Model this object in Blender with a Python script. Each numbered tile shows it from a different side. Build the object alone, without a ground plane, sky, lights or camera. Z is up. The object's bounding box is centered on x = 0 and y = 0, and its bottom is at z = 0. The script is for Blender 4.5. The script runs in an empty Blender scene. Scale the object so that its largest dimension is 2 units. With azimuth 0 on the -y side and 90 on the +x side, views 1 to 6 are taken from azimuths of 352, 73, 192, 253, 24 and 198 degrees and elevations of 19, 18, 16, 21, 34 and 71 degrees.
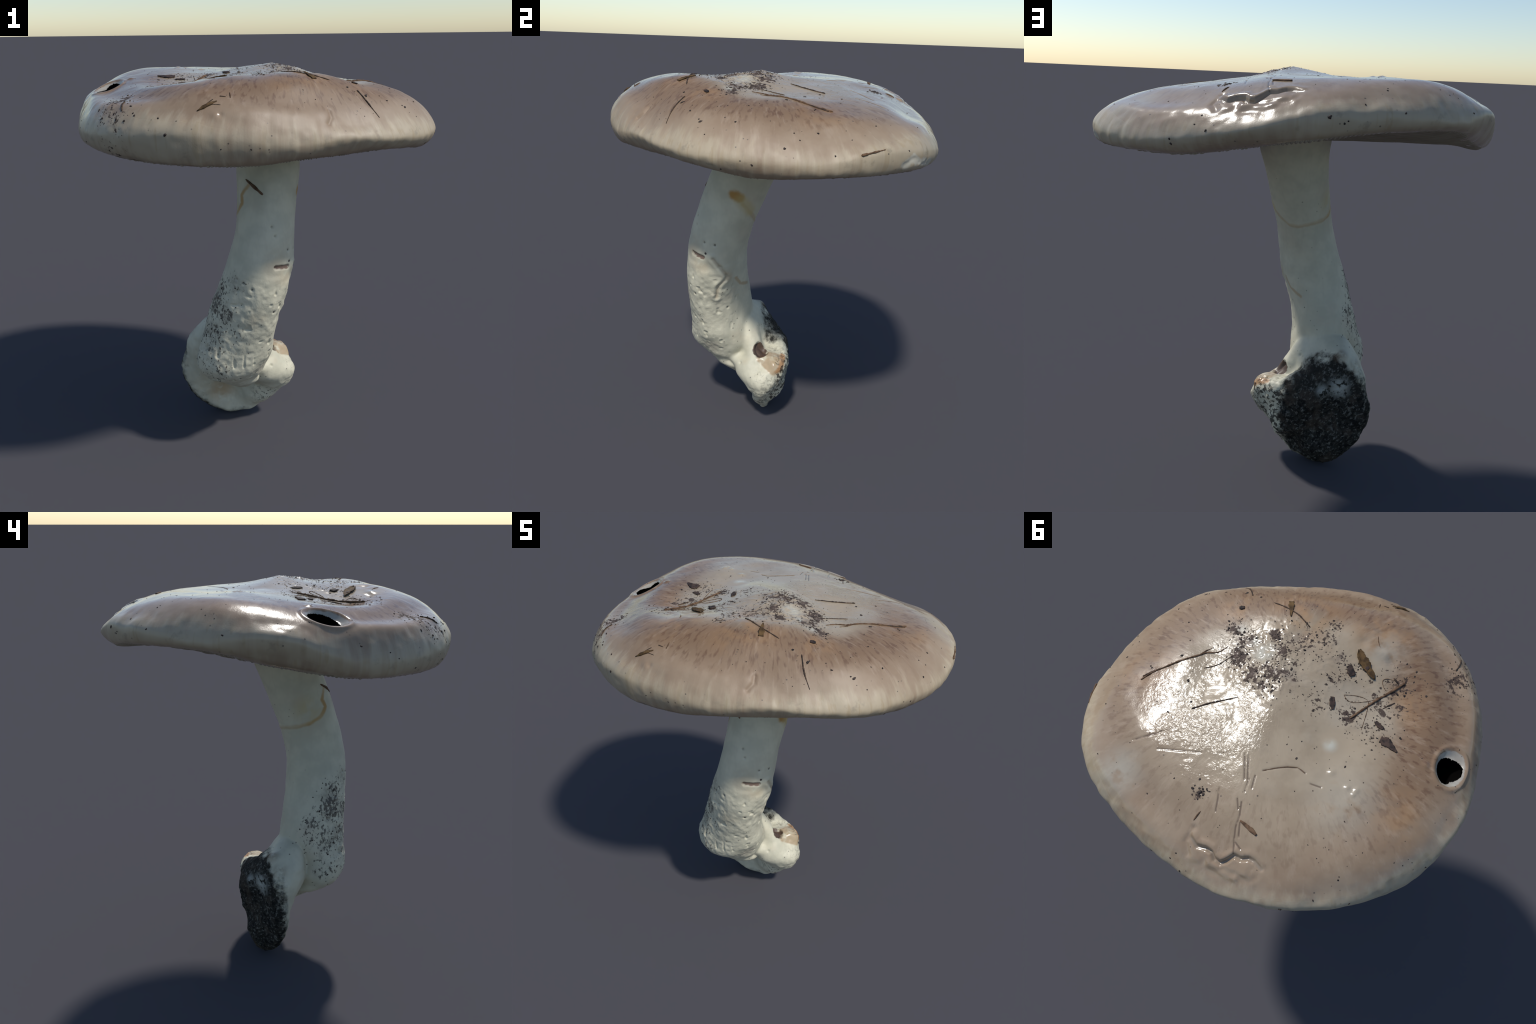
"""A large weathered mushroom: wavy umbonate cap with gills, bent stem, lumpy soil-stained bulb, forest litter."""
import bpy
import math
import numpy as np
from mathutils import Vector
from mathutils.bvhtree import BVHTree

# ----------------------------------------------------------------------------------------------
#  Numeric helpers
# ----------------------------------------------------------------------------------------------
TAU = 2 * math.pi
rng = np.random.default_rng(11)


def spline_weights(x, count, periodic):
    """Catmull-Rom weights (len(x) x count) of positions x on a row of evenly numbered control values."""
    x = np.atleast_1d(np.asarray(x, float))
    if not periodic:
        x = np.clip(x, 0, count - 1 - 1e-9)
    i = np.floor(x).astype(int)
    t = x - i
    w = (-.5 * t + t * t - .5 * t ** 3, 1 - 2.5 * t * t + 1.5 * t ** 3,
         .5 * t + 2 * t * t - 1.5 * t ** 3, -.5 * t * t + .5 * t ** 3)
    out = np.zeros((len(x), count))
    rows = np.arange(len(x))
    for j in range(4):
        k = i - 1 + j
        k = k % count if periodic else np.clip(k, 0, count - 1)
        np.add.at(out, (rows, k), w[j])
    return out


def lattice(ix, iy, iz, seed):
    h = (ix * 374761393 + iy * 668265263 + iz * 2147483647 + seed * 1274126177) & 0xFFFFFFFF
    h = ((h ^ (h >> 13)) * 1274126177) & 0xFFFFFFFF
    return ((h ^ (h >> 16)) & 0xFFFF) / 32767.5 - 1


def noise(P, scale, seed=0):
    """Smooth value noise in -1..1 at the rows of P."""
    Q = np.asarray(P) * scale
    I = np.floor(Q).astype(np.int64)
    f = Q - I
    f = f * f * (3 - 2 * f)
    total = 0
    for dx in (0, 1):
        for dy in (0, 1):
            for dz in (0, 1):
                w = (f[:, 0] if dx else 1 - f[:, 0]) * (f[:, 1] if dy else 1 - f[:, 1]) * (f[:, 2] if dz else 1 - f[:, 2])
                total = total + w * lattice(I[:, 0] + dx, I[:, 1] + dy, I[:, 2] + dz, seed)
    return total


def fractal(P, scale, octaves=3, seed=0):
    return sum(noise(P, scale * 2.03 ** k, seed + k) * .5 ** k for k in range(octaves)) / (2 - .5 ** (octaves - 1))


def ramp(x, a, b):
    t = np.clip((x - a) / (b - a), 0, 1)
    return t * t * (3 - 2 * t)


def distance_to_path(P, path):
    """Distance in any dimension from rows of P to a polyline, and the position (0..1) along it."""
    path = np.asarray(path, float)
    seg = np.diff(path, axis=0)
    length = np.linalg.norm(seg, axis=1)
    start = np.concatenate([[0], np.cumsum(length)])
    best, at = np.full(len(P), 1e9), np.zeros(len(P))
    for a, d, L, s in zip(path[:-1], seg, length, start):
        t = np.clip((P - a) @ d / L ** 2, 0, 1)
        dist = np.linalg.norm(P - a - t[:, None] * d, axis=1)
        closer = dist < best
        best[closer], at[closer] = dist[closer], (s + t[closer] * L) / start[-1]
    return best, at


def make_mesh(name, verts, faces, smooth=True):
    mesh = bpy.data.meshes.new(name)
    mesh.from_pydata(np.asarray(verts).tolist(), [], faces)
    mesh.update()
    if smooth:
        mesh.polygons.foreach_set("use_smooth", [True] * len(mesh.polygons))
    return mesh


def add(name, mesh, parent=None, material=None):
    obj = bpy.data.objects.new(name, mesh)
    bpy.context.scene.collection.objects.link(obj)
    if parent:
        obj.parent = parent
    if material:
        mesh.materials.clear()
        mesh.materials.append(material)
    return obj


def grid_faces(rows, cols, offset=0, flip=False):
    faces = []
    for i in range(rows - 1):
        for j in range(cols):
            k = (j + 1) % cols
            q = (offset + i * cols + j, offset + i * cols + k, offset + (i + 1) * cols + k, offset + (i + 1) * cols + j)
            faces.append(q[::-1] if flip else q)
    return faces


# ----------------------------------------------------------------------------------------------
#  Cap: 20 spokes round an off-centre umbo. Each row is one ring of the profile, rim to gills.
# ----------------------------------------------------------------------------------------------
CAP_X, CAP_Y, UMBO_Z = .04, -.09, 2.0
SPOKES = 20
REACH = [0.842, 0.897, 0.926, 0.886, 0.870, 0.894, 0.919, 0.947, 0.967, 0.954, 0.940, 0.935, 0.905, 0.839, 0.758, 0.699, 0.675, 0.700, 0.756, 0.793]
LIP = [0.953, 0.965, 0.970, 0.950, 0.944, 0.919, 0.972, 0.969, 0.971, 0.937, 0.957, 0.949, 0.942, 0.951, 0.938, 0.927, 0.909, 0.907, 0.916, 0.916]
RING_HEIGHTS = [
    [1.963, 1.953, 1.953, 1.960, 1.968, 1.973, 1.974, 1.976, 1.978, 1.973, 1.970, 1.970, 1.971, 1.974, 1.977, 1.982, 1.984, 1.981, 1.974, 1.967],  # .18
    [1.917, 1.917, 1.929, 1.940, 1.952, 1.962, 1.963, 1.960, 1.954, 1.951, 1.938, 1.929, 1.942, 1.957, 1.966, 1.966, 1.968, 1.960, 1.940, 1.925],  # .36
    [1.906, 1.900, 1.906, 1.917, 1.929, 1.950, 1.958, 1.960, 1.968, 1.952, 1.922, 1.905, 1.934, 1.963, 1.964, 1.972, 1.965, 1.950, 1.914, 1.904],  # .54
    [1.874, 1.870, 1.880, 1.888, 1.901, 1.927, 1.949, 1.962, 1.966, 1.947, 1.922, 1.911, 1.928, 1.941, 1.939, 1.941, 1.928, 1.912, 1.890, 1.882],  # .70
    [1.829, 1.839, 1.840, 1.831, 1.851, 1.885, 1.922, 1.949, 1.959, 1.927, 1.887, 1.870, 1.882, 1.903, 1.883, 1.863, 1.849, 1.855, 1.852, 1.842],  # .83
    [1.764, 1.781, 1.800, 1.792, 1.804, 1.824, 1.886, 1.904, 1.918, 1.885, 1.854, 1.844, 1.849, 1.839, 1.834, 1.810, 1.776, 1.779, 1.781, 1.778],  # .93
    [1.681, 1.724, 1.719, 1.694, 1.716, 1.759, 1.829, 1.845, 1.836, 1.831, 1.742, 1.728, 1.743, 1.760, 1.731, 1.706, 1.717, 1.702, 1.692, 1.684],  # widest
    [1.621, 1.636, 1.642, 1.640, 1.651, 1.694, 1.745, 1.780, 1.782, 1.721, 1.669, 1.653, 1.642, 1.636, 1.628, 1.640, 1.642, 1.647, 1.636, 1.608],  # lip
    [1.653, 1.645, 1.648, 1.655, 1.668, 1.700, 1.732, 1.762, 1.742, 1.700, 1.690, 1.681, 1.673, 1.658, 1.655, 1.660, 1.667, 1.666, 1.661, 1.654],  # gill .78
    [1.664, 1.662, 1.664, 1.668, 1.676, 1.690, 1.705, 1.708, 1.702, 1.688, 1.678, 1.673, 1.671, 1.670, 1.670, 1.671, 1.672, 1.671, 1.669, 1.666],  # gill .45
    [1.674, 1.674, 1.674, 1.674, 1.674, 1.674, 1.674, 1.674, 1.674, 1.674, 1.674, 1.674, 1.674, 1.674, 1.674, 1.674, 1.674, 1.674, 1.674, 1.674],  # gill .15
]
RING_Z = np.vstack([np.full(SPOKES, UMBO_Z), RING_HEIGHTS])
RING_S = np.array([[s] * SPOKES for s in (0, .18, .36, .54, .70, .83, .93, 1, 1, .78, .45, .15)])
RING_S[8] = LIP
RING_R = RING_S * np.array(REACH)
LIP_RING = 8


def cap_points(u, theta):
    """Grid of points (len(u), len(theta), 3); u counts rings from the umbo (0) over rim (7) and lip (8) to the stem (11)."""
    wu, wt = spline_weights(u, 12, False), spline_weights(theta / TAU * SPOKES, SPOKES, True)
    r, z = wu @ RING_R @ wt.T, wu @ RING_Z @ wt.T
    return np.stack([CAP_X + r * np.cos(theta), CAP_Y + r * np.sin(theta), z], -1)


def grid_normals(G):
    du = np.gradient(G, axis=0)
    dt = (np.roll(G, -1, 1) - np.roll(G, 1, 1))
    n = np.cross(du, dt)
    n /= np.maximum(np.linalg.norm(n, axis=2, keepdims=True), 1e-12)
    return n


# ----------------------------------------------------------------------------------------------
#  Stem: stacked sections (height, centre x, y, radius, 2-lobe cos/sin, 3-lobe cos/sin)
# ----------------------------------------------------------------------------------------------
STEM = np.array([
    (1.76, .006, -.048, .185, .006, .018, .000, -.001),
    (1.62, .016, -.105, .168, .000, .012, -.000, -.002),
    (1.48, .007, -.162, .163, -.006, .001, -.003, .000),
    (1.34, -.012, -.208, .156, -.007, .005, .002, -.000),
    (1.20, -.031, -.255, .154, -.007, -.000, .004, -.001),
    (1.06, -.059, -.275, .161, -.001, -.008, .007, -.002),
    (0.92, -.093, -.270, .171, -.000, -.011, -.000, -.002),
    (0.78, -.139, -.250, .175, -.003, -.018, -.003, -.005),
    (0.66, -.168, -.232, .179, -.001, -.012, -.002, -.008),
    (0.56, -.178, -.243, .175, .022, .004, -.006, -.001),
    (0.48, -.190, -.225, .175, .015, .015, -.008, .004),
    (0.42, -.195, -.225, .138, .025, .010, .000, .005),
    (0.37, -.190, -.195, .106, .020, -.006, .005, .004),
    (0.33, -.155, -.168, .088, .012, -.004, .003, .002),
    (0.29, -.142, -.130, .062, .008, .000, .000, .000),
    (0.25, -.130, -.095, .038, .004, .000, .000, .000),
])
#  Bulb: radius round its own centre; longitude runs in the x-z plane, latitude from front (-y) to back (+y)
BULB_CENTRE = np.array([-.13, -.03, .30])
BULB_LATITUDES = np.radians([-90, -60, -35, -12, 12, 35, 60, 90])
BULB_FRONT, BULB_BACK = .040, .195
BULB = [
    [.165, .185, .220, .185, .157, .125, .085, .060, .048, .042, .038, .035, .050, .100],
    [.240, .240, .200, .230, .235, .205, .150, .105, .075, .060, .055, .050, .060, .165],
    [.300, .245, .244, .325, .400, .365, .265, .185, .120, .085, .110, .185, .222, .250],
    [.281, .291, .178, .210, .312, .366, .352, .349, .323, .303, .294, .272, .231, .222],
    [.219, .261, .250, .245, .265, .270, .240, .235, .262, .296, .272, .185, .216, .223],
    [.203, .193, .205, .228, .236, .225, .195, .195, .190, .185, .205, .203, .200, .195],
]


def stem_mesh():
    cols = 96
    theta = np.linspace(0, TAU, cols, endpoint=False)
    w = spline_weights(np.linspace(0, len(STEM) - 1.001, 120), len(STEM), False)
    q = w @ STEM
    lobes = np.stack([np.ones(cols), np.cos(2 * theta), np.sin(2 * theta), np.cos(3 * theta), np.sin(3 * theta)])
    r = q[:, 3:] @ lobes
    G = np.stack([q[:, 1:2] + r * np.cos(theta), q[:, 2:3] + r * np.sin(theta), np.repeat(q[:, :1], cols, 1)], -1)
    V = G.reshape(-1, 3)
    top, low = len(V), len(V) + 1
    V = np.vstack([V, [[q[0, 1], q[0, 2], 1.765], [q[-1, 1], q[-1, 2], .235]]])
    faces = grid_faces(120, cols, flip=True)
    last = 119 * cols
    for j in range(cols):
        k = (j + 1) % cols
        faces += [(top, j, k), (low, last + k, last + j)]
    return make_mesh("stem_core", V, faces)


def bulb_mesh():
    cols, rows = 112, 62
    lon = np.linspace(0, TAU, cols, endpoint=False)
    lat = np.linspace(-math.pi / 2, math.pi / 2, rows + 2)[1:-1]
    table = np.vstack([np.full(14, BULB_FRONT), BULB, np.full(14, BULB_BACK)])
    pos = np.interp(lat, BULB_LATITUDES, np.arange(8))
    r = spline_weights(pos, 8, False) @ table @ spline_weights(lon / TAU * 14, 14, True).T
    d = np.stack([np.outer(np.cos(lat), np.cos(lon)), np.repeat(np.sin(lat)[:, None], cols, 1), np.outer(np.cos(lat), np.sin(lon))], -1)
    V = (BULB_CENTRE + d * r[..., None]).reshape(-1, 3)
    V = np.vstack([V, [BULB_CENTRE - (0, BULB_FRONT, 0), BULB_CENTRE + (0, BULB_BACK, 0)]])
    # the front of the slab is dished below the heel
    front = ramp(V[:, 1], .015, -.035) * ramp(V[:, 2], .46, .38)
    V[:, 1] += front * (.018 + .055 * np.exp(-((V[:, 0] + .20) ** 2 + (V[:, 2] - .17) ** 2) / .11 ** 2))
    V[:, 2] -= .018 * np.clip((.3 - V[:, 2]) / .3, 0, 1)
    faces = grid_faces(rows, cols)
    n = rows * cols
    for j in range(cols):
        k = (j + 1) % cols
        faces += [(n, k, j), (n + 1, n - cols + j, n - cols + k)]
    return make_mesh("bulb_core", V, faces)


# ----------------------------------------------------------------------------------------------
#  Materials: a small vocabulary of node helpers, all on Object coordinates
# ----------------------------------------------------------------------------------------------
class Shader:
    def __init__(self, name):
        self.material = bpy.data.materials.new(name)
        self.material.use_nodes = True
        self.tree = self.material.node_tree
        self.bsdf = self.tree.nodes["Principled BSDF"]
        self.place = self.tree.nodes.new("ShaderNodeTexCoord").outputs["Object"]
        split = self.tree.nodes.new("ShaderNodeSeparateXYZ")
        self.link(self.place, split.inputs[0])
        self.x, self.y, self.z = split.outputs

    def link(self, value, socket):
        if isinstance(value, bpy.types.NodeSocket):
            self.tree.links.new(value, socket)
        elif isinstance(value, (tuple, list)) and len(value) == 3 and len(socket.default_value) == 4:
            socket.default_value = (*value, 1)
        else:
            socket.default_value = value

    def math(self, op, a, b=0.0, clamp=False):
        n = self.tree.nodes.new("ShaderNodeMath")
        n.operation, n.use_clamp = op, clamp
        self.link(a, n.inputs[0])
        self.link(b, n.inputs[1])
        return n.outputs[0]

    def add(self, a, b): return self.math("ADD", a, b)
    def sub(self, a, b): return self.math("SUBTRACT", a, b)
    def mul(self, a, b): return self.math("MULTIPLY", a, b)
    def most(self, a, b): return self.math("MAXIMUM", a, b)
    def least(self, a, b): return self.math("MINIMUM", a, b)
    def invert(self, a): return self.math("SUBTRACT", 1.0, a)

    def vector(self, op, a, b=(0, 0, 0), scale=1.0):
        n = self.tree.nodes.new("ShaderNodeVectorMath")
        n.operation = op
        self.link(a, n.inputs[0])
        self.link(b, n.inputs[1])
        if op == "SCALE":
            self.link(scale, n.inputs["Scale"])
        return n.outputs["Value"] if op in ("LENGTH", "DISTANCE", "DOT_PRODUCT") else n.outputs["Vector"]

    def combine(self, x, y, z):
        n = self.tree.nodes.new("ShaderNodeCombineXYZ")
        for v, s in zip((x, y, z), n.inputs):
            self.link(v, s)
        return n.outputs[0]

    def step(self, x, a, b):
        n = self.tree.nodes.new("ShaderNodeMapRange")
        n.interpolation_type = "SMOOTHSTEP"
        self.link(x, n.inputs["Value"])
        lo, hi, out = (a, b, (0.0, 1.0)) if a <= b else (b, a, (1.0, 0.0))
        n.inputs["From Min"].default_value, n.inputs["From Max"].default_value = lo, hi
        n.inputs["To Min"].default_value, n.inputs["To Max"].default_value = out
        return n.outputs[0]

    def noise(self, scale, detail=3.0, rough=.55, where=None, distortion=0.0):
        n = self.tree.nodes.new("ShaderNodeTexNoise")
        self.link(where or self.place, n.inputs["Vector"])
        for key, v in (("Scale", scale), ("Detail", detail), ("Roughness", rough), ("Distortion", distortion)):
            n.inputs[key].default_value = v
        return n.outputs[0]

    def cells(self, scale, where=None, randomness=1.0):
        n = self.tree.nodes.new("ShaderNodeTexVoronoi")
        self.link(where or self.place, n.inputs["Vector"])
        n.inputs["Scale"].default_value = scale
        n.inputs["Randomness"].default_value = randomness
        return n.outputs["Distance"]

    def blend(self, t, a, b, mode="MIX"):
        n = self.tree.nodes.new("ShaderNodeMix")
        n.data_type, n.blend_type = "RGBA", mode
        self.link(t, n.inputs[0])
        self.link(a, n.inputs[6])
        self.link(b, n.inputs[7])
        return n.outputs[2]

    def spot(self, centre, inner, outer, flat=False):
        """1 within `inner` of a point, 0 beyond `outer`; flat: measured in plan only."""
        where = self.combine(self.x, self.y, centre[2]) if flat else self.place
        return self.step(self.vector("DISTANCE", where, tuple(centre)), outer, inner)

    def spots(self, rows, flat=False, spread=1.0):
        total = 0.0
        for x, y, z, r, strength in rows:
            total = self.most(total, self.mul(self.spot((x, y, z), 0.0, r * spread, flat), strength))
        return total

    def path_distance(self, path, where=None):
        """Distance to a polyline, from one node chain per segment."""
        where, best = where or self.place, None
        for a, b in zip(path[:-1], path[1:]):
            ab = Vector(b) - Vector(a)
            rel = self.vector("SUBTRACT", where, tuple(a))
            t = self.math("MULTIPLY", self.vector("DOT_PRODUCT", rel, tuple(ab)), 1 / ab.length_squared, True)
            d = self.vector("DISTANCE", rel, self.vector("SCALE", tuple(ab), scale=t))
            best = d if best is None else self.least(best, d)
        return best

    def bump(self, height, strength, distance, normal=None):
        n = self.tree.nodes.new("ShaderNodeBump")
        self.link(height, n.inputs["Height"])
        n.inputs["Strength"].default_value, n.inputs["Distance"].default_value = strength, distance
        if normal:
            self.link(normal, n.inputs["Normal"])
        return n.outputs[0]

    def finish(self, color, rough, normal=None, **more):
        self.link(color, self.bsdf.inputs["Base Color"])
        self.link(rough, self.bsdf.inputs["Roughness"])
        if normal:
            self.link(normal, self.bsdf.inputs["Normal"])
        for key, v in more.items():
            self.link(v, self.bsdf.inputs[key.replace("_", " ")])
        return self.material


# Places on the object that both the relief and the colours use ---------------------------------
HOLE = np.array([-.752, -.020, 1.893])
HOLE_ALONG = np.array([.026, .189, .037]) / np.linalg.norm([.026, .189, .037])
HOLE_OUT = np.array([-.141, .020, -.050])
HOLE_OUT = HOLE_OUT - HOLE_ALONG * (HOLE_OUT @ HOLE_ALONG)
HOLE_OUT /= np.linalg.norm(HOLE_OUT)
HOLE_LENGTH, HOLE_WIDTH = .096, .073
TEAR = [(.867, .303, 1.673), (.849, .345, 1.700), (.830, .390, 1.680), (.780, .460, 1.668)]
SKIN_CRACK = [(.165, .640), (.135, .663), (.093, .662), (.065, .668), (.046, .690), (.018, .697), (-.003, .684), (-.029, .653),
              (-.059, .658), (-.089, .646), (-.115, .649), (-.152, .668)]
SCRATCHES = [
    [(.018, .444), (.006, .494), (.004, .547), (-.008, .595), (-.023, .644)], [(.039, .436), (.021, .475)],
    [(-.006, .525), (-.022, .581)], [(-.011, .599), (-.045, .621)], [(.128, .418), (.117, .460), (.107, .511)],
    [(.080, .247), (.042, .350)], [(.062, .250), (.030, .345)], [(.024, .344), (.021, .399)], [(.005, .322), (-.001, .376)],
    [(-.018, .290), (-.064, .262), (-.106, .241), (-.150, .228), (-.185, .240)], [(-.220, .275), (-.265, .275)],
    [(.448, .336), (.357, .317), (.259, .296)], [(.570, .331), (.532, .306), (.480, .275), (.443, .248)],
]
# soil clusters on the cap: x, y, z, radius, strength
SOIL = [(.350, -.310, 1.93, .060, .8), (.275, -.260, 1.95, .065, .95), (.143, -.318, 1.96, .055, .9), (.095, -.245, 1.97, .065, .85),
        (.285, -.185, 1.94, .060, 1.), (.270, -.140, 1.94, .050, .8), (.190, -.110, 1.96, .060, .95), (.105, -.130, 1.98, .075, .85),
        (.116, -.055, 1.98, .055, .7), (.040, -.137, 1.99, .085, .62), (.030, -.325, 1.97, .100, .62), (-.060, -.380, 1.96, .085, .55),
        (-.214, -.276, 1.95, .055, .95), (-.150, -.202, 1.96, .055, .7), (-.114, -.069, 1.97, .070, .52), (-.265, -.075, 1.95, .075, .72),
        (-.139, -.312, 1.96, .060, .55), (-.080, -.459, 1.97, .035, .7), (-.400, -.180, 1.92, .200, .50), (-.680, -.455, 1.86, .100, .66),
        (-.700, -.560, 1.81, .100, .42), (-.430, -.300, 1.92, .120, .55), (.203, .458, 1.91, .045, .75), (-.360, -.080, 1.94, .130, .50),
        (.100, -.200, 1.97, .260, .50)]
PALE = [(.170, -.222, 1.967, .075, 1.), (.228, -.270, 1.953, .045, .8), (.315, -.315, 1.941, .050, .7), (-.241, .086, 1.951, .045, 1.),
        (.585, .470, 1.82, .16, .55), (-.330, -.430, 1.93, .16, .45), (-.380, .300, 1.965, .26, .35)]


def cap_material():
    m = Shader("cap_skin")
    dx, dy = m.sub(m.x, CAP_X), m.sub(m.y, CAP_Y)
    flat = m.combine(dx, dy, 0.0)
    r = m.vector("LENGTH", flat)
    toward = m.vector("NORMALIZE", flat)
    # share of the way to the rim: radius over a three-harmonic fit of the spokes' reach
    angle = m.math("ARCTAN2", dy, dx)
    spokes = np.arange(SPOKES) * TAU / SPOKES
    reach = float(np.mean(REACH))
    for n in (1, 2, 3):
        turn = m.mul(angle, float(n))
        reach = m.add(reach, m.mul(m.math("COSINE", turn), float(2 * np.mean(REACH * np.cos(n * spokes)))))
        reach = m.add(reach, m.mul(m.math("SINE", turn), float(2 * np.mean(REACH * np.sin(n * spokes)))))
    edge = m.math("DIVIDE", r, reach)
    wobble = m.sub(m.noise(4.0, 3), .5)
    e = m.add(edge, m.mul(wobble, .22))
    # radial fibres: noise that runs fast round the umbo, slowly along each radius
    ray = m.vector("ADD", m.vector("SCALE", toward, scale=14.0), m.combine(0.0, 0.0, m.mul(r, 7.0)))
    fibres = m.noise(1.6, 4, .6, ray)
    flecks_at = m.vector("ADD", m.vector("SCALE", toward, scale=22.0), m.combine(0.0, 0.0, m.mul(r, 16.0)))
    flecks = m.noise(1.5, 2, .5, flecks_at)
    blotch = m.noise(7.0, 4, .6)

    centre, brown, cream = (.365, .292, .203), (.195, .120, .068), (.430, .358, .250)
    color = m.blend(m.step(blotch, .38, .66), centre, (.310, .243, .165))
    color = m.blend(m.mul(m.step(m.noise(3.1, 3), .50, .68), .5), color, (.395, .340, .262))
    color = m.blend(m.mul(m.step(e, .62, .88), .85), color, m.blend(m.step(blotch, .35, .65), (.335, .252, .172), (.292, .208, .138)))
    # brown belt outside the crest: strong in front and at both sides, faint at the back
    front = m.step(m.add(m.y, m.mul(wobble, .25)), .38, -.05)
    shoulder = m.mul(m.step(m.x, -.30, -.58), m.step(m.y, .66, .44))
    front = m.most(front, m.mul(shoulder, .9))
    belt = m.mul(m.step(e, .44, .64), m.step(e, 1.02, .72))
    belt = m.mul(belt, m.add(.28, m.mul(front, .72)))
    color = m.blend(m.mul(belt, .95), color, brown)
    streak = m.mul(m.mul(m.step(flecks, .50, .68), m.step(e, .50, .62)), m.step(e, .93, .76))
    color = m.blend(m.mul(streak, m.add(.20, m.mul(front, .55))), color, (.115, .060, .034))
    color = m.blend(m.mul(m.mul(m.step(fibres, .52, .70), m.step(e, .45, .6)), .30), color, (.40, .31, .225))
    # rusty tint along the front crest and at the left shoulder
    rust = m.spots([(.05, -.47, 1.96, .26, .8), (-.30, -.50, 1.94, .22, .9), (.36, -.40, 1.92, .16, .7), (-.60, .28, 1.95, .20, .55),
                    (-.50, -.22, 1.92, .16, .5), (.66, .02, 1.86, .22, .5)])
    color = m.blend(m.mul(m.mul(rust, m.step(m.noise(9.0, 3), .38, .60)), .72), color, (.350, .200, .090))
    # pale margin
    pale = m.step(m.add(edge, m.mul(m.sub(fibres, .5), .16)), .925, 1.01)
    color = m.blend(m.mul(pale, .80), color, cream)
    color = m.blend(m.mul(m.mul(pale, m.step(flecks, .56, .68)), .45), color, (.33, .245, .14))
    color = m.blend(m.mul(m.spots(PALE, True), m.step(m.noise(14.0, 3), .25, .55)), color, (.46, .440, .365))
    # soil: grains clustered round the umbo, in the hollow and at the left shoulder
    mask = m.spots(SOIL, True, 1.35)
    keep = m.invert(m.mul(m.spot((.170, -.222, 1.967), .028, .055, True), .85))
    grain = m.add(m.mul(m.noise(60.0, 3, .6), .55), m.mul(m.noise(21.0, 3, .6), .45))
    dirt = m.mul(m.step(m.add(grain, m.mul(mask, .22)), .625, .685), m.mul(m.step(mask, .02, .30), keep))
    dirt_color = m.blend(m.noise(30.0, 2), (.022, .017, .016), (.075, .050, .042))
    color = m.blend(m.mul(dirt, .94), color, dirt_color)
    stain = m.mul(m.spots(SOIL[:12] + SOIL[16:17], True), m.step(m.noise(24.0, 4, .65), .42, .62))
    color = m.blend(m.mul(m.mul(stain, keep), .72), color, (.150, .112, .092))
    sparse = m.mul(m.step(m.cells(26.0), .13, .06), m.step(m.noise(5.0, 2), .52, .60))
    color = m.blend(m.mul(sparse, .8), color, (.07, .055, .045))
    # dirty marks on the outer wall of the rim
    low = m.mul(m.step(edge, .955, 1.0), m.step(m.noise(16.0, 4, .65), .56, .70))
    color = m.blend(m.mul(low, .45), color, (.20, .17, .12))
    # scratches and dried cracks
    plan = m.combine(m.x, m.y, 0.0)
    lines = None
    for path in SCRATCHES:
        d = m.path_distance([(x, y, 0) for x, y in path], plan)
        lines = d if lines is None else m.least(lines, d)
    lines = m.mul(m.step(lines, .0052, .0018), m.step(m.noise(22.0, 2), .36, .50))
    color = m.blend(m.mul(lines, .7), color, (.105, .070, .048))
    crack = m.step(m.path_distance([(x, y, 0) for x, y in SKIN_CRACK], plan), .010, .002)
    color = m.blend(m.mul(crack, .35), color, (.22, .20, .17))
    # white flesh in the worm hole and at the torn rim
    rel = m.vector("SUBTRACT", m.place, tuple(HOLE))
    u = m.mul(m.vector("DOT_PRODUCT", rel, tuple(HOLE_ALONG)), 1 / HOLE_LENGTH)
    v = m.mul(m.vector("DOT_PRODUCT", rel, tuple(HOLE_OUT)), 1 / HOLE_WIDTH)
    hole = m.vector("LENGTH", m.combine(u, v, 0.0))
    near = m.spot(tuple(HOLE), .16, .17)
    hole = m.add(hole, m.mul(m.sub(m.noise(30.0, 2), .5), .22))
    color = m.blend(m.mul(m.step(hole, .98, .90), near), color, m.blend(m.noise(40.0, 3), (.26, .235, .195), (.40, .37, .315)))
    torn = m.step(m.add(m.path_distance(TEAR), m.mul(m.sub(m.noise(28.0, 3), .5), .040)), .024, .012)
    color = m.blend(m.mul(torn, .65), color, (.50, .485, .41))
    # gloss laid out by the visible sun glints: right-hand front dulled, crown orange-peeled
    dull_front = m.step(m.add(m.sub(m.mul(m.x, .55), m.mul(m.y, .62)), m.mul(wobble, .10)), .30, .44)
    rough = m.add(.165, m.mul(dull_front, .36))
    rough = m.add(rough, m.mul(m.sub(m.noise(12.0, 3), .45), .10))
    rough = m.most(rough, m.mul(dirt, .70))
    rough = m.math("ADD", m.most(rough, m.mul(m.step(edge, .93, 1.0), .42)), 0.0, True)
    peel_mask = m.most(m.spot((.30, .13, 1.93), .16, .36), m.mul(m.spot((.20, -.20, 1.95), .12, .30), .9))
    peel = m.mul(m.noise(52.0, 3, .55, None, 1.2), m.step(m.noise(7.0, 3), .34, .60))
    normal = m.bump(m.mul(peel, m.add(.10, peel_mask)), .32, .011)
    normal = m.bump(m.noise(160.0, 3, .6), .06, .004, normal)
    normal = m.bump(fibres, .10, .006, normal)
    return m.finish(color, rough, normal, Specular_IOR_Level=m.sub(.5, m.mul(dirt, .38)))


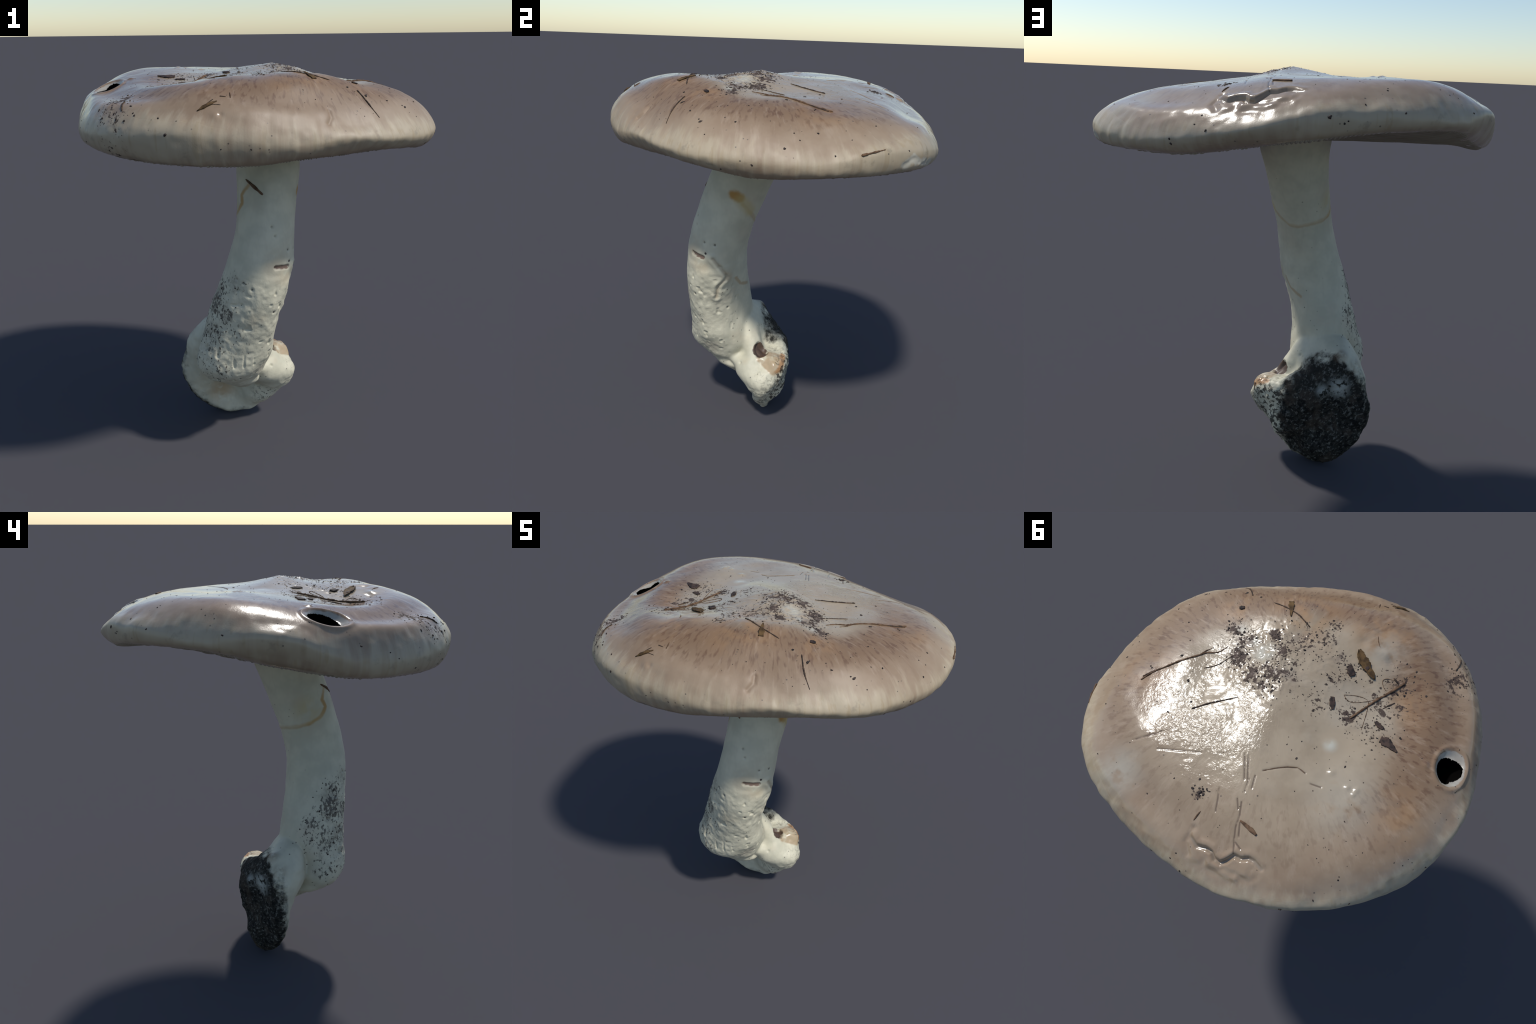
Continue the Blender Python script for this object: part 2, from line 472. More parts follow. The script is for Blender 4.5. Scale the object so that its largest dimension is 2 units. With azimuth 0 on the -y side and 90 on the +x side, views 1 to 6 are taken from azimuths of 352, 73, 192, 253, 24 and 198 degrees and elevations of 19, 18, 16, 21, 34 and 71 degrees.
def gill_material():
    m = Shader("gill_flesh")
    angle = m.math("ARCTAN2", m.sub(m.y, CAP_Y), m.sub(m.x, CAP_X))
    grain = m.noise(9.0, 4)
    stripe = m.math("SINE", m.mul(angle, 330.0))
    color = m.blend(m.step(grain, .35, .65), (.40, .355, .275), (.33, .285, .215))
    color = m.blend(m.mul(m.step(stripe, .1, 1.0), .45), color, (.20, .165, .12))
    return m.finish(color, .65, m.bump(m.noise(60.0, 3), .15, .004))


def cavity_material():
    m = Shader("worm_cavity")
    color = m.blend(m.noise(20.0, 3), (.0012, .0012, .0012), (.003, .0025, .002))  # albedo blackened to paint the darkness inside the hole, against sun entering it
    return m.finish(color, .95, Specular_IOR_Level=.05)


STAIN_RING = [(-.104, -.292, 1.452), (-.142, -.268, 1.393), (-.142, -.290, 1.356), (-.160, -.258, 1.308), (-.160, -.200, 1.276), (-.141, -.145, 1.258),
              (-.089, -.095, 1.244), (-.026, -.086, 1.224), (.021, -.096, 1.228), (.104, -.136, 1.285), (.142, -.193, 1.350)]
SPECKLES = [(-0.285, -0.289, 0.847, 0.145, 1), (-0.249, -0.345, 0.8, 0.102, 0.8), (-0.306, -0.17, 0.755, 0.116, 0.7), (-0.239, -0.325, 0.953, 0.087, 0.75),
            (-0.34, -0.217, 0.68, 0.145, 0.75), (-0.302, -0.332, 0.695, 0.116, 0.8), (-0.365, -0.236, 0.539, 0.131, 0.55), (-0.255, -0.302, 0.928, 0.087, 0.8),
            (-0.31, -0.336, 0.64, 0.116, 0.75), (-0.304, -0.367, 0.496, 0.131, 0.65), (-0.22, -0.4, 0.68, 0.2, 0.25), (-0.185, -0.39, 0.98, 0.1, 0.45)]
KNOB_HOLE = np.array([.022, -.042, .456])
SLIT = [(.000, -.424, 1.062), (.034, -.410, 1.058), (.068, -.384, 1.052)]
CREASE = [(.099, -.336, 1.049), (.096, -.290, .990), (.081, -.255, .944), (.070, -.301, .887), (.046, -.305, .811)]
BROWN_ARC = [(.049, -.197, .919), (.012, -.164, .872), (-.053, -.106, .848)]
PITS = [(-.185, -.399, .948), (-.171, -.413, .873), (-.189, -.385, 1.001), (-.159, -.413, .988), (-.111, -.323, .450), (-.173, -.343, .426),
        (.105, -.329, 1.127), (.069, -.378, 1.134), (-.015, -.396, 1.260), (.000, -.406, 1.214), (-.008, -.411, .823), (-.118, -.433, .958),
        (-.056, -.211, .416), (.022, -.160, .392), (.054, -.052, .413), (.075, -.372, 1.075), (-.082, -.014, .559), (.017, -.234, .736)]


def body_material(name):
    m = Shader(name)
    tall = m.combine(m.x, m.y, m.mul(m.z, .12))
    fibres = m.noise(38.0, 3, .6, tall)
    blotch = m.noise(8.0, 4, .6)
    white, cool = (.620, .580, .440), (.525, .497, .378)
    color = m.blend(m.step(blotch, .35, .65), white, cool)
    color = m.blend(m.mul(m.step(fibres, .50, .72), .22), color, (.46, .42, .32))
    color = m.blend(m.mul(m.step(m.noise(4.2, 3), .54, .72), .38), color, (.54, .455, .345))
    # buff bruises
    bruise = m.spots([(-.240, .015, .165, .13, 1.), (.034, -.370, 1.010, .09, .6), (.085, -.255, .945, .055, .8), (.040, -.150, .560, .10, .5),
                      (.060, -.150, .430, .05, .7), (-.005, -.400, 1.090, .10, .35), (-.10, -.40, .80, .10, .35)])
    color = m.blend(m.mul(m.mul(bruise, m.step(m.noise(18.0, 3), .30, .55)), .85), color, (.46, .330, .195))
    # amber juice line round the neck
    d = m.add(m.path_distance(STAIN_RING), m.mul(m.sub(m.noise(20.0, 3), .5), .016))
    line = m.mul(m.step(d, .0170, .004), m.add(.45, m.mul(m.spots([(-.142, -.28, 1.37, .15, 1.), (-.16, -.22, 1.29, .10, .8)]), .65)))
    color = m.blend(m.mul(line, .85), color, (.42, .235, .062))
    wash = m.mul(m.spots([(-.15, -.19, 1.35, .115, .85)]), m.step(m.noise(10.0, 3), .35, .6))
    color = m.blend(m.mul(wash, .8), color, (.53, .43, .22))
    amber = m.add(m.path_distance([(.146, -.250, 1.400), (.143, -.215, 1.385)]), m.mul(m.sub(m.noise(24.0, 3), .5), .03))
    color = m.blend(m.mul(m.step(amber, .038, .012), .92), color, (.43, .215, .040))
    fan = m.add(m.path_distance([(.143, -.205, 1.375), (.115, -.150, 1.310)]), m.mul(m.sub(m.noise(16.0, 3), .5), .03))
    color = m.blend(m.mul(m.step(fan, .045, .012), .55), color, (.52, .40, .17))
    arc = m.step(m.add(m.path_distance(BROWN_ARC), m.mul(m.sub(m.noise(20.0, 2), .5), .014)), .014, .004)
    color = m.blend(m.mul(arc, .65), color, (.42, .28, .145))
    color = m.blend(m.mul(m.step(m.path_distance(CREASE), .014, .003), .45), color, (.40, .31, .21))
    # soil speckles up the left flank, single grains elsewhere
    grain = m.noise(70.0, 3, .6, m.combine(m.x, m.y, m.mul(m.z, .7)))
    mask = m.spots(SPECKLES)
    dirt = m.mul(m.step(m.add(m.add(m.mul(grain, .7), m.mul(m.noise(19.0, 3), .3)), m.mul(mask, .145)), .59, .66), m.step(mask, .02, .25))
    sparse = m.mul(m.step(m.cells(30.0), .16, .07), m.step(m.add(m.noise(6.0, 2), m.mul(m.step(m.z, 1.15, .7), .14)), .60, .68))
    smudge = m.mul(m.step(m.add(m.noise(13.0, 4, .65), m.mul(mask, .16)), .52, .76), m.step(mask, .02, .35))
    color = m.blend(m.mul(smudge, .50), color, (.20, .168, .130))
    color = m.blend(m.mul(m.most(dirt, m.mul(sparse, .8)), .85), color, (.050, .038, .032))
    pits = m.spots([(*p, .011, 1.) for p in PITS])
    color = m.blend(m.step(m.mul(pits, m.noise(40.0, 2)), .10, .30), color, (.06, .048, .042))
    # knob: buff polished dish with an orange brim
    dish = m.mul(m.spot((.098, -.004, .410), .068, .088), m.step(m.add(m.y, m.mul(m.sub(m.z, .40), 1.15)), -.062, -.045))
    color = m.blend(m.mul(dish, m.step(m.noise(16.0, 3), .22, .55)), color, (.425, .325, .205))
    brim = m.mul(m.step(m.add(m.path_distance([(.166, .020, .372), (.130, .062, .410), (.070, .082, .440)]), m.mul(m.sub(m.noise(30.0, 3), .5), .02)), .026, .010), .9)
    color = m.blend(brim, color, (.42, .225, .100))
    # torn soil-black back face of the bulb
    px_, pz_ = m.mul(m.add(m.x, .245), 1 / .245), m.mul(m.sub(m.z, .275), 1 / .330)
    disc = m.vector("LENGTH", m.combine(px_, pz_, 0.0))
    disc = m.add(disc, m.mul(m.sub(m.noise(13.0, 4, .65), .5), .55))
    back = m.step(m.add(m.y, m.mul(m.sub(m.noise(30.0, 3), .5), .05)), -.005, .035)
    behind = m.most(m.step(m.y, .045, .070), m.invert(m.spot((-.20, .00, .17), .12, .16)))
    back = m.mul(back, behind)
    black = m.mul(m.step(disc, 1.06, .90), back)
    fringe = m.mul(m.step(m.add(m.noise(48.0, 3, .6), m.mul(back, .12)), .62, .68), m.mul(back, m.step(m.x, -.52, -.48)))
    fringe = m.mul(fringe, m.step(m.z, .47, .40))
    knob = m.mul(m.spots([(.105, -.010, .270, .15, 1.), (.02, -.05, .16, .13, 1.)]), m.step(m.add(m.noise(66.0, 3, .6), m.mul(m.add(m.y, .06), 1.0)), .535, .58))
    fringe = m.most(fringe, m.mul(knob, m.step(m.spot((.112, .0, .405), .05, .09), .9, .2)))
    rind = m.noise(58.0, 4, .70, m.combine(m.x, m.mul(m.y, .6), m.add(m.z, m.mul(m.x, .25))))
    soil = m.blend(m.step(rind, .50, .68), (.010, .010, .010), (.150, .146, .128))
    soil = m.blend(m.mul(m.step(m.noise(11.0, 3), .52, .66), .45), soil, (.075, .055, .042))
    scuff = m.mul(m.spots([(-.311, .115, .466, .085, 1.), (-.235, .145, .455, .05, .8)]), m.step(m.noise(40.0, 3), .40, .52))
    soil = m.blend(m.mul(scuff, .8), soil, (.50, .51, .46))
    color = m.blend(m.mul(fringe, .9), color, (.035, .030, .027))
    color = m.blend(m.mul(black, .97), color, soil)
    rusty = m.mul(m.spots([(-.300, .040, .606, .055, 1.), (-.385, .035, .565, .06, .7)]), m.step(m.noise(22.0, 3), .34, .56))
    color = m.blend(m.mul(rusty, .8), color, (.17, .105, .060))
    # dark holes
    hole = m.vector("DISTANCE", m.place, tuple(KNOB_HOLE))
    hole = m.add(hole, m.mul(m.sub(m.noise(26.0, 3), .5), .040))
    color = m.blend(m.step(hole, .052, .044), color, m.blend(m.noise(40.0, 2), (.055, .034, .024), (.12, .075, .05)))
    slit = m.step(m.add(m.path_distance(SLIT), m.mul(m.sub(m.noise(50.0, 2), .5), .008)), .0125, .0095)
    color = m.blend(slit, color, (.215, .140, .100))

    rough = m.add(.52, m.mul(m.sub(m.noise(14.0, 3), .5), .2))
    rough = m.math("SUBTRACT", rough, m.mul(dish, .28), True)
    rough = m.most(rough, m.mul(black, .80))
    rugged = m.mul(m.step(m.z, 1.14, .86), m.step(m.y, -.12, -.32))
    normal = m.bump(m.noise(46.0, 4, .6), .16, .008)
    normal = m.bump(m.mul(m.noise(24.0, 4, .65), rugged), .25, .014, normal)
    normal = m.bump(m.mul(rind, black), .6, .012, normal)
    normal = m.bump(fibres, .10, .006, normal)
    shine = m.sub(.45, m.mul(m.most(black, fringe), .38))
    return m.finish(color, rough, normal, Specular_IOR_Level=shine)


def wood_material(name, dark, light):
    m = Shader(name)
    color = m.blend(m.step(m.noise(45.0, 3), .35, .65), dark, light)
    return m.finish(color, .75, m.bump(m.noise(120.0, 2), .3, .003), Specular_IOR_Level=.2)


# ----------------------------------------------------------------------------------------------
#  Build: cap
# ----------------------------------------------------------------------------------------------
root = bpy.data.objects.new("mushroom", None)
bpy.context.scene.collection.objects.link(root)
root["label"] = "wavy tan mushroom with bent white stem and soil-stained bulb"
root["category"] = "mushroom"


def hole_coordinates(P):
    rel = P - HOLE
    a, b = rel @ HOLE_ALONG / HOLE_LENGTH, rel @ HOLE_OUT / HOLE_WIDTH
    e, phi = np.hypot(a, b), np.arctan2(a, b) % TAU
    near = np.linalg.norm(rel, axis=1) < .16
    # ragged opening: radius per direction (0 = outward, quarter turn = toward +y)
    inner = np.interp(phi, [0, .45, .9, 1.3, 1.7, 2.4, 3.1, 3.9, 4.6, 5.2, 5.8, TAU], [.84, .70, .62, .78, .84, .78, .74, .62, .52, .64, .82, .84])
    return e, inner, near


def cap_relief(P, s):
    """Height to add along the normal: folds, dents, cracks, lumps of dried slime."""
    plan = P[:, :2]
    top = s < .985
    h = .0030 * fractal(P, 7, 3, 3) * ramp(s, .12, .4)
    # lumpy rim and faint radial pleats on its wall
    rim = ramp(s, .86, .99)
    h += rim * (.0034 * noise(P, 13, 21) + .0016 * noise(P, 30, 22) - .0015)
    a = np.arctan2(P[:, 1] - CAP_Y, P[:, 0] - CAP_X)
    ring = np.stack([np.cos(a) * 16, np.sin(a) * 16, P[:, 2] * 2], -1)
    h += rim * .0014 * noise(ring, 1.7, 23)
    # puckered skin crack at the back with its raised fold
    d, t = distance_to_path(plan, SKIN_CRACK)
    fade = np.interp(t, [0, .12, .35, .75, 1], [.3, .7, 1, .75, .3])
    h -= top * fade * .017 * np.exp(-(d / .009) ** 2)
    fold = np.array(SKIN_CRACK) + (0, -.022)
    d2, t2 = distance_to_path(plan, fold)
    h += top * .008 * np.interp(t2, [0, .3, .6, 1], [.9, 1, .8, .3]) * np.exp(-(d2 / .016) ** 2)
    d3, _ = distance_to_path(plan, [(.10, .70), (.03, .735), (-.05, .72), (-.12, .70)])
    h += top * .006 * noise(P, 34, 8) * np.exp(-(d3 / .035) ** 2)
    d3, _ = distance_to_path(plan, [(.17, .60), (.19, .66), (.165, .70)])
    h -= top * .006 * np.exp(-(d3 / .014) ** 2)
    for path in SCRATCHES:
        box = (np.abs(plan - np.mean(path, axis=0)).max(1) < .22) & top
        d, _ = distance_to_path(plan[box], path)
        h[box] -= .0022 * np.exp(-(d / .0042) ** 2)
    # dents and blisters: x, y, z, radius, height
    for x, y, z, r, k in ((.156, -.679, 1.818, .034, .004), (-.300, -.752, 1.833, .018, .003), (-.278, -.755, 1.834, .012, -.004),
                          (-.286, .197, 1.959, .016, .005), (-.367, .240, 1.968, .012, .004), (-.406, .239, 1.968, .013, .005),
                          (-.400, .262, 1.968, .010, .004), (-.647, .016, 1.932, .016, .006), (-.333, -.417, 1.937, .022, .006),
                          (-.223, -.433, 1.957, .028, -.007), (-.368, -.390, 1.931, .026, -.006), (-.245, .090, 1.951, .040, .005),
                          (.06, -.70, 1.81, .020, .004), (-.44, -.745, 1.80, .022, .004)):
        h += k * np.exp(-((P - (x, y, z)) ** 2).sum(1) / r ** 2)
    d, _ = distance_to_path(P, [(.185, -.660, 1.828), (.189, -.681, 1.804), (.172, -.708, 1.782)])
    h -= .006 * np.exp(-(d / .010) ** 2)
    # torn rim
    d, _ = distance_to_path(P, TEAR)
    h -= .004 * np.exp(-(d / .018) ** 2) * (1 + .6 * noise(P, 60, 5))
    # soil crust and pock-marks round the umbo, orange-peel on the crown
    crust = np.exp(-((plan - (.17, -.20)) ** 2).sum(1) / .15 ** 2)
    h += crust * (.0035 * noise(P, 34, 31) + .0030 * noise(P, 68, 32))
    for x, y, z, r, k in SOIL:
        h += .0020 * k * np.maximum(noise(P, 55, 33), 0) * np.exp(-((plan - (x, y)) ** 2).sum(1) / r ** 2)
    peel = np.exp(-((plan - (.30, .12)) ** 2).sum(1) / .24 ** 2)
    h += peel * .0006 * noise(P, 40, 34)
    return h


def build_cap():
    cols, rows = 1280, 400
    theta = np.linspace(0, TAU, cols, endpoint=False)
    u = np.concatenate([np.linspace(0, 6, 290)[1:], np.linspace(6, 8.35, rows - 288)[1:]])
    G = cap_points(u, theta)
    N = grid_normals(G)
    s = np.repeat(np.interp(u, np.arange(12), RING_S.mean(1)), cols)
    P, N = G.reshape(-1, 3), N.reshape(-1, 3)
    under = np.repeat(u, cols) > 7.6
    h = cap_relief(P, np.where(np.repeat(u, cols) > 7, 1, s)) * np.where(under, np.interp(np.repeat(u, cols), [7.6, 8.3], [1, .2]), 1)
    e, inner, near = hole_coordinates(P)
    lip = near * .006 * np.exp(-((e - 1.10) / .13) ** 2)
    wall = near * ramp(e, 1.0, .62) * .017
    P = P + N * (h + lip - wall)[:, None]
    V = np.vstack([P, [[CAP_X, CAP_Y, UMBO_Z - .0005]]])
    gone = near & (e < inner)
    n = len(u)
    i = np.arange((n - 1) * cols).reshape(n - 1, cols)
    quads = np.stack([i, np.roll(i, -1, 1), np.roll(i, -1, 1) + cols, i + cols], -1).reshape(-1, 4)[:, ::-1]
    quads = quads[~gone[quads].any(1)]
    faces = quads.tolist() + [(len(V) - 1, j, (j + 1) % cols) for j in range(cols)]
    return make_mesh("cap", V, faces)


cap = add("cap", build_cap(), root, cap_material())


def drop_loose(obj):
    import bmesh
    bm = bmesh.new()
    bm.from_mesh(obj.data)
    bmesh.ops.delete(bm, geom=[v for v in bm.verts if not v.link_faces], context="VERTS")
    bm.to_mesh(obj.data)
    bm.free()


drop_loose(cap)


def build_gills():
    """Underside: 330 lamellae as knife-edged waves hanging from the flesh."""
    count, per = 330, 6
    cols = count * per
    theta = np.linspace(0, TAU, cols, endpoint=False)
    u = np.concatenate([np.linspace(7.97, 8.3, 10), np.linspace(8.3, 11, 34)[1:]])
    G = cap_points(u, theta)
    N = grid_normals(G)
    wave = np.abs(np.sin(theta * count / 2)) ** .8
    lamella = np.repeat(rng.uniform(.6, 1.15, count), per)
    depth = np.interp(u, [7.97, 8.08, 8.4, 9, 10.6, 11], [.000, .006, .010, .012, .011, .006])
    tuck = np.interp(u, [7.97, 8.12], [-.002, .0015])
    P = G + N * (depth[:, None] * (wave * lamella - .8) + tuck[:, None])[..., None]
    P[:, :, 2] += .003 * np.sin(theta * 9 + 1)[None] * np.interp(u, [8, 8.6], [0, 1])[:, None]
    return make_mesh("gills", P.reshape(-1, 3), grid_faces(len(u), cols, flip=True))


add("gills", build_gills(), root, gill_material())


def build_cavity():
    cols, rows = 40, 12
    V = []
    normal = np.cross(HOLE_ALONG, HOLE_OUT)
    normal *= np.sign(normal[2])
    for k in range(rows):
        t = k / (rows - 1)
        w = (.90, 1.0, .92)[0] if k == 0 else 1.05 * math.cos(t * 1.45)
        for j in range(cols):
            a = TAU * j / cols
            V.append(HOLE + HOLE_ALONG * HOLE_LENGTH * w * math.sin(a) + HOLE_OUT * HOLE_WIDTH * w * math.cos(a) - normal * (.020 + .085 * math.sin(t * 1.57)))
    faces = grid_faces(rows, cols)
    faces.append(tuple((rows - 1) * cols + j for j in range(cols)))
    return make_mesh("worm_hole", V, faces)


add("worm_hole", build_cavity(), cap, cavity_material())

# ----------------------------------------------------------------------------------------------
#  Build: stem and bulb as one skin, then parted by region
# ----------------------------------------------------------------------------------------------
def body_relief(P, N):
    h = .0035 * fractal(P, 9, 3, 41) * ramp(P[:, 2], 1.5, .8) + .0012 * noise(P, 22, 45)
    # long flutes up the stem
    tall = P * (1, 1, .15)
    h += .0020 * noise(tall, 22, 46) * ramp(P[:, 2], .5, .8)
    # rugged, pitted front of the lower stem
    rugged = ramp(P[:, 2] + .06 * noise(P, 9, 40), 1.14, .86) * ramp(P[:, 1] + .05 * noise(P, 11, 39), -.12, -.32)
    h += rugged * (.0032 * noise(P, 24, 42) + .0022 * noise(P, 52, 43) - .007 * ramp(noise(P, 38, 44), .55, .88))
    bulb = ramp(P[:, 2], .62, .5) * ramp(P[:, 1], -.2, -.05)
    h += bulb * (.007 * noise(P, 14, 47) + .0035 * noise(P, 36, 48))
    face = np.exp(-((P - (.10, -.03, .27)) ** 2).sum(1) / .10 ** 2)
    h += face * (.0035 * noise(P, 60, 51) + .005 * noise(P, 24, 52))
    black = bulb * ramp(P[:, 1], .0, .05)
    h += black * .0030 * noise(P, 75, 49)
    for p in PITS:
        h -= .007 * np.exp(-((P - p) ** 2).sum(1) / .0075 ** 2)
    d = np.linalg.norm(P - KNOB_HOLE, axis=1) + .012 * noise(P, 30, 50)
    h -= .024 * ramp(d, .048, .030)
    d, _ = distance_to_path(P, SLIT)
    h -= .009 * ramp(d, .013, .008)
    d, _ = distance_to_path(P, CREASE)
    h += .006 * np.exp(-((d - .018) / .014) ** 2) - .005 * np.exp(-(d / .009) ** 2)
    d, _ = distance_to_path(P, STAIN_RING[4:])
    h += .0030 * np.exp(-(d / .008) ** 2)
    h += .022 * np.exp(-((P - (-.305, .040, .600)) ** 2).sum(1) / .038 ** 2)
    # polished dish of the knob
    d = np.linalg.norm(P - (.095, -.010, .412), axis=1)
    h -= .006 * ramp(d, .075, .02)
    return h


def blend_seam(P, mesh, rounds=45):
    """Melt stem and bulb together behind and beside the heel; the fold under the heel stays crisp."""
    E = np.empty(len(mesh.edges) * 2, int)
    mesh.edges.foreach_get("vertices", E)
    a, b = E[0::2], E[1::2]
    n = len(P)
    valence = np.bincount(a, minlength=n) + np.bincount(b, minlength=n)
    zone = ramp(P[:, 2], .36, .44) * ramp(P[:, 2], .76, .66)
    zone *= np.maximum(ramp(P[:, 0], -.10, -.02) * ramp(P[:, 0], .11, .05) * ramp(P[:, 1], -.30, -.20), ramp(P[:, 1], -.22, -.12) * ramp(P[:, 2], .48, .54) * ramp(P[:, 1], .06, .02) * ramp(P[:, 0], -.28, -.18))
    zone = zone[:, None]
    for _ in range(rounds):
        mean = np.stack([np.bincount(a, P[b, k], n) + np.bincount(b, P[a, k], n) for k in range(3)], -1) / valence[:, None]
        P = P + (mean - P) * zone * .6
    return P


def build_body():
    cores = [stem_mesh(), bulb_mesh()]
    verts, faces = [], []
    for c in cores:
        o = len(verts)
        verts += [tuple(v.co) for v in c.vertices]
        faces += [tuple(o + i for i in p.vertices) for p in c.polygons]
    trees = [BVHTree.FromPolygons([v.co for v in c.vertices], [p.vertices for p in c.polygons]) for c in cores]
    helper = add("helper", make_mesh("helper", verts, faces))
    mod = helper.modifiers.new("join", "REMESH")
    mod.mode, mod.voxel_size = "VOXEL", .0045
    soft = helper.modifiers.new("soft", "SMOOTH")
    soft.factor, soft.iterations = .5, 10
    skin = bpy.data.meshes.new_from_object(helper.evaluated_get(bpy.context.evaluated_depsgraph_get()))
    bpy.data.objects.remove(helper)
    P = np.empty(len(skin.vertices) * 3)
    skin.vertices.foreach_get("co", P)
    P = P.reshape(-1, 3)
    N = np.empty(len(skin.vertices) * 3)
    skin.vertices.foreach_get("normal", N)
    N = N.reshape(-1, 3)
    P = blend_seam(P, skin)
    skin.vertices.foreach_set("co", P.ravel())
    skin.update()
    skin.vertices.foreach_get("normal", N := np.empty(P.size))
    N = N.reshape(-1, 3)
    P = P + N * body_relief(P, N)[:, None]
    P[:, 2] -= P[:, 2].min() * ramp(P[:, 2], .5, .1)
    skin.vertices.foreach_set("co", P.ravel())
    skin.update()
    normals = np.array([v.normal[:] for v in skin.vertices])
    faces = [tuple(p.vertices) for p in skin.polygons]
    mine = []
    for p in skin.polygons:
        c = p.center
        if c.z > .72:
            mine.append(0)
            continue
        a, b = (t.find_nearest(c)[3] for t in trees)
        mine.append(int(b < a))
    made = []
    for part, name in ((0, "stem"), (1, "bulb")):
        chosen = [f for f, k in zip(faces, mine) if k == part]
        used = sorted({i for f in chosen for i in f})
        back = {v: k for k, v in enumerate(used)}
        mesh = make_mesh(name, P[used], [tuple(back[i] for i in f) for f in chosen])
        mesh.normals_split_custom_set_from_vertices(normals[used].tolist())
        made.append(mesh)
    return made


stem_skin, bulb_skin = build_body()
body_look = body_material("stem_flesh")
stem = add("stem", stem_skin, root, body_look)
bulb = add("bulb", bulb_skin, root, body_look)

# ----------------------------------------------------------------------------------------------
#  Forest litter stuck to the slime
# ----------------------------------------------------------------------------------------------
graph = bpy.context.evaluated_depsgraph_get()
surface = {o.name: BVHTree.FromObject(o, graph) for o in (cap, stem)}
dark_wood = wood_material("dark_twig", (.030, .022, .018), (.085, .055, .038))
brown_wood = wood_material("brown_twig", (.075, .042, .024), (.16, .095, .055))
leaf_brown = wood_material("dry_leaf", (.055, .032, .014), (.125, .074, .030))
bark = wood_material("bark", (.022, .017, .016), (.07, .045, .035))
soil_look = wood_material("soil", (.020, .016, .015), (.060, .045, .038))


def settle(p, host="cap"):
    """Nearest spot of the host's skin and its outward normal."""
    if len(p) == 2:
        hit = surface[host].ray_cast(Vector((p[0], p[1], 2.3)), Vector((0, 0, -1)))
        if hit[0] is None:
            hit = surface[host].find_nearest(Vector((p[0], p[1], 1.8)))
    else:
        hit = surface[host].find_nearest(Vector(p))
    n = hit[1]
    return np.array(hit[0]), np.array(n)


def resample(points, step):
    points = np.asarray(points, float)
    w = spline_weights(np.linspace(0, len(points) - 1, max(4, 1 + int(np.linalg.norm(np.diff(points, axis=0), axis=1).sum() / step))), len(points), False)
    return w @ points


def lay_rod(name, path, radius, material, host="cap", taper=(1, 1), flat=.8, sink=.25, seed=0, parent=None):
    """A stalk that follows the skin: oval section, knots, tapering ends."""
    r = np.random.default_rng(seed)
    pts = resample(path, max(radius * 1.6, .004))
    n, sides = len(pts), 8
    spots = [settle(p, host) for p in pts]
    C = np.array([c for c, _ in spots])
    N = np.array([k for _, k in spots])
    for _ in range(3):
        C[1:-1] = (C[:-2] + 2 * C[1:-1] + C[2:]) / 4
    t = np.linspace(0, 1, n)
    rad = radius * np.interp(t, [0, .5, 1], [taper[0], 1, taper[1]]) * (1 + .25 * r.normal(size=n).clip(-1, 1))
    rad[0] *= .55
    rad[-1] *= .55
    T = np.gradient(C, axis=0)
    T /= np.linalg.norm(T, axis=1, keepdims=True)
    B = np.cross(T, N)
    B /= np.linalg.norm(B, axis=1, keepdims=True)
    U = np.cross(B, T)
    V = []
    for i in range(n):
        c = C[i] + U[i] * rad[i] * (flat - sink)
        for j in range(sides):
            a = TAU * j / sides
            V.append(c + B[i] * rad[i] * math.cos(a) + U[i] * rad[i] * flat * math.sin(a))
    faces = grid_faces(n, sides)
    faces += [tuple(range(sides))[::-1], tuple((n - 1) * sides + j for j in range(sides))]
    mesh = make_mesh(name, V, faces)
    return add(name, mesh, parent or (cap if host == "cap" else stem), material)


def lay_flake(name, outline, thickness, material, host="cap", curl=0.0, parent=None, lift=.0005):
    """A thin plate with an irregular outline draped on the skin; outline runs as pairs along a spine."""
    spine = np.array([p[:2] if len(p) == 3 else p for p in outline], float)
    widths = [p[2] for p in outline]
    fine = np.linspace(0, len(spine) - 1, 14)
    pts = spline_weights(fine, len(spine), False) @ spine
    w = np.interp(fine, np.arange(len(widths)), widths)
    T = np.gradient(pts, axis=0)
    T /= np.linalg.norm(T, axis=1, keepdims=True)
    side = np.stack([-T[:, 1], T[:, 0]], -1)
    across = np.linspace(-1, 1, 7)
    r = np.random.default_rng(len(name) + int(abs(spine[0, 0]) * 1e4))
    V = []
    for level in (0, 1):
        for i in range(14):
            rag = 1 + .15 * r.normal()
            for a in across:
                p, n = settle(pts[i] + side[i] * w[i] * a * rag, host)
                V.append(p + n * (lift + level * thickness + curl * a * a))
    cols, layer = 7, 14 * 7
    faces = []
    for i in range(13):
        for j in range(6):
            a = i * cols + j
            faces.append((a, a + cols, a + cols + 1, a + 1))
            faces.append(tuple(layer + k for k in (a, a + 1, a + cols + 1, a + cols)))
    border = [j for j in range(7)] + [i * cols + 6 for i in range(1, 14)] + [13 * cols + j for j in range(5, -1, -1)] + [i * cols for i in range(12, 0, -1)]
    for a, b in zip(border, border[1:] + border[:1]):
        faces.append((a, b, layer + b, layer + a))
    return add(name, make_mesh(name, V, faces), parent or cap, material)


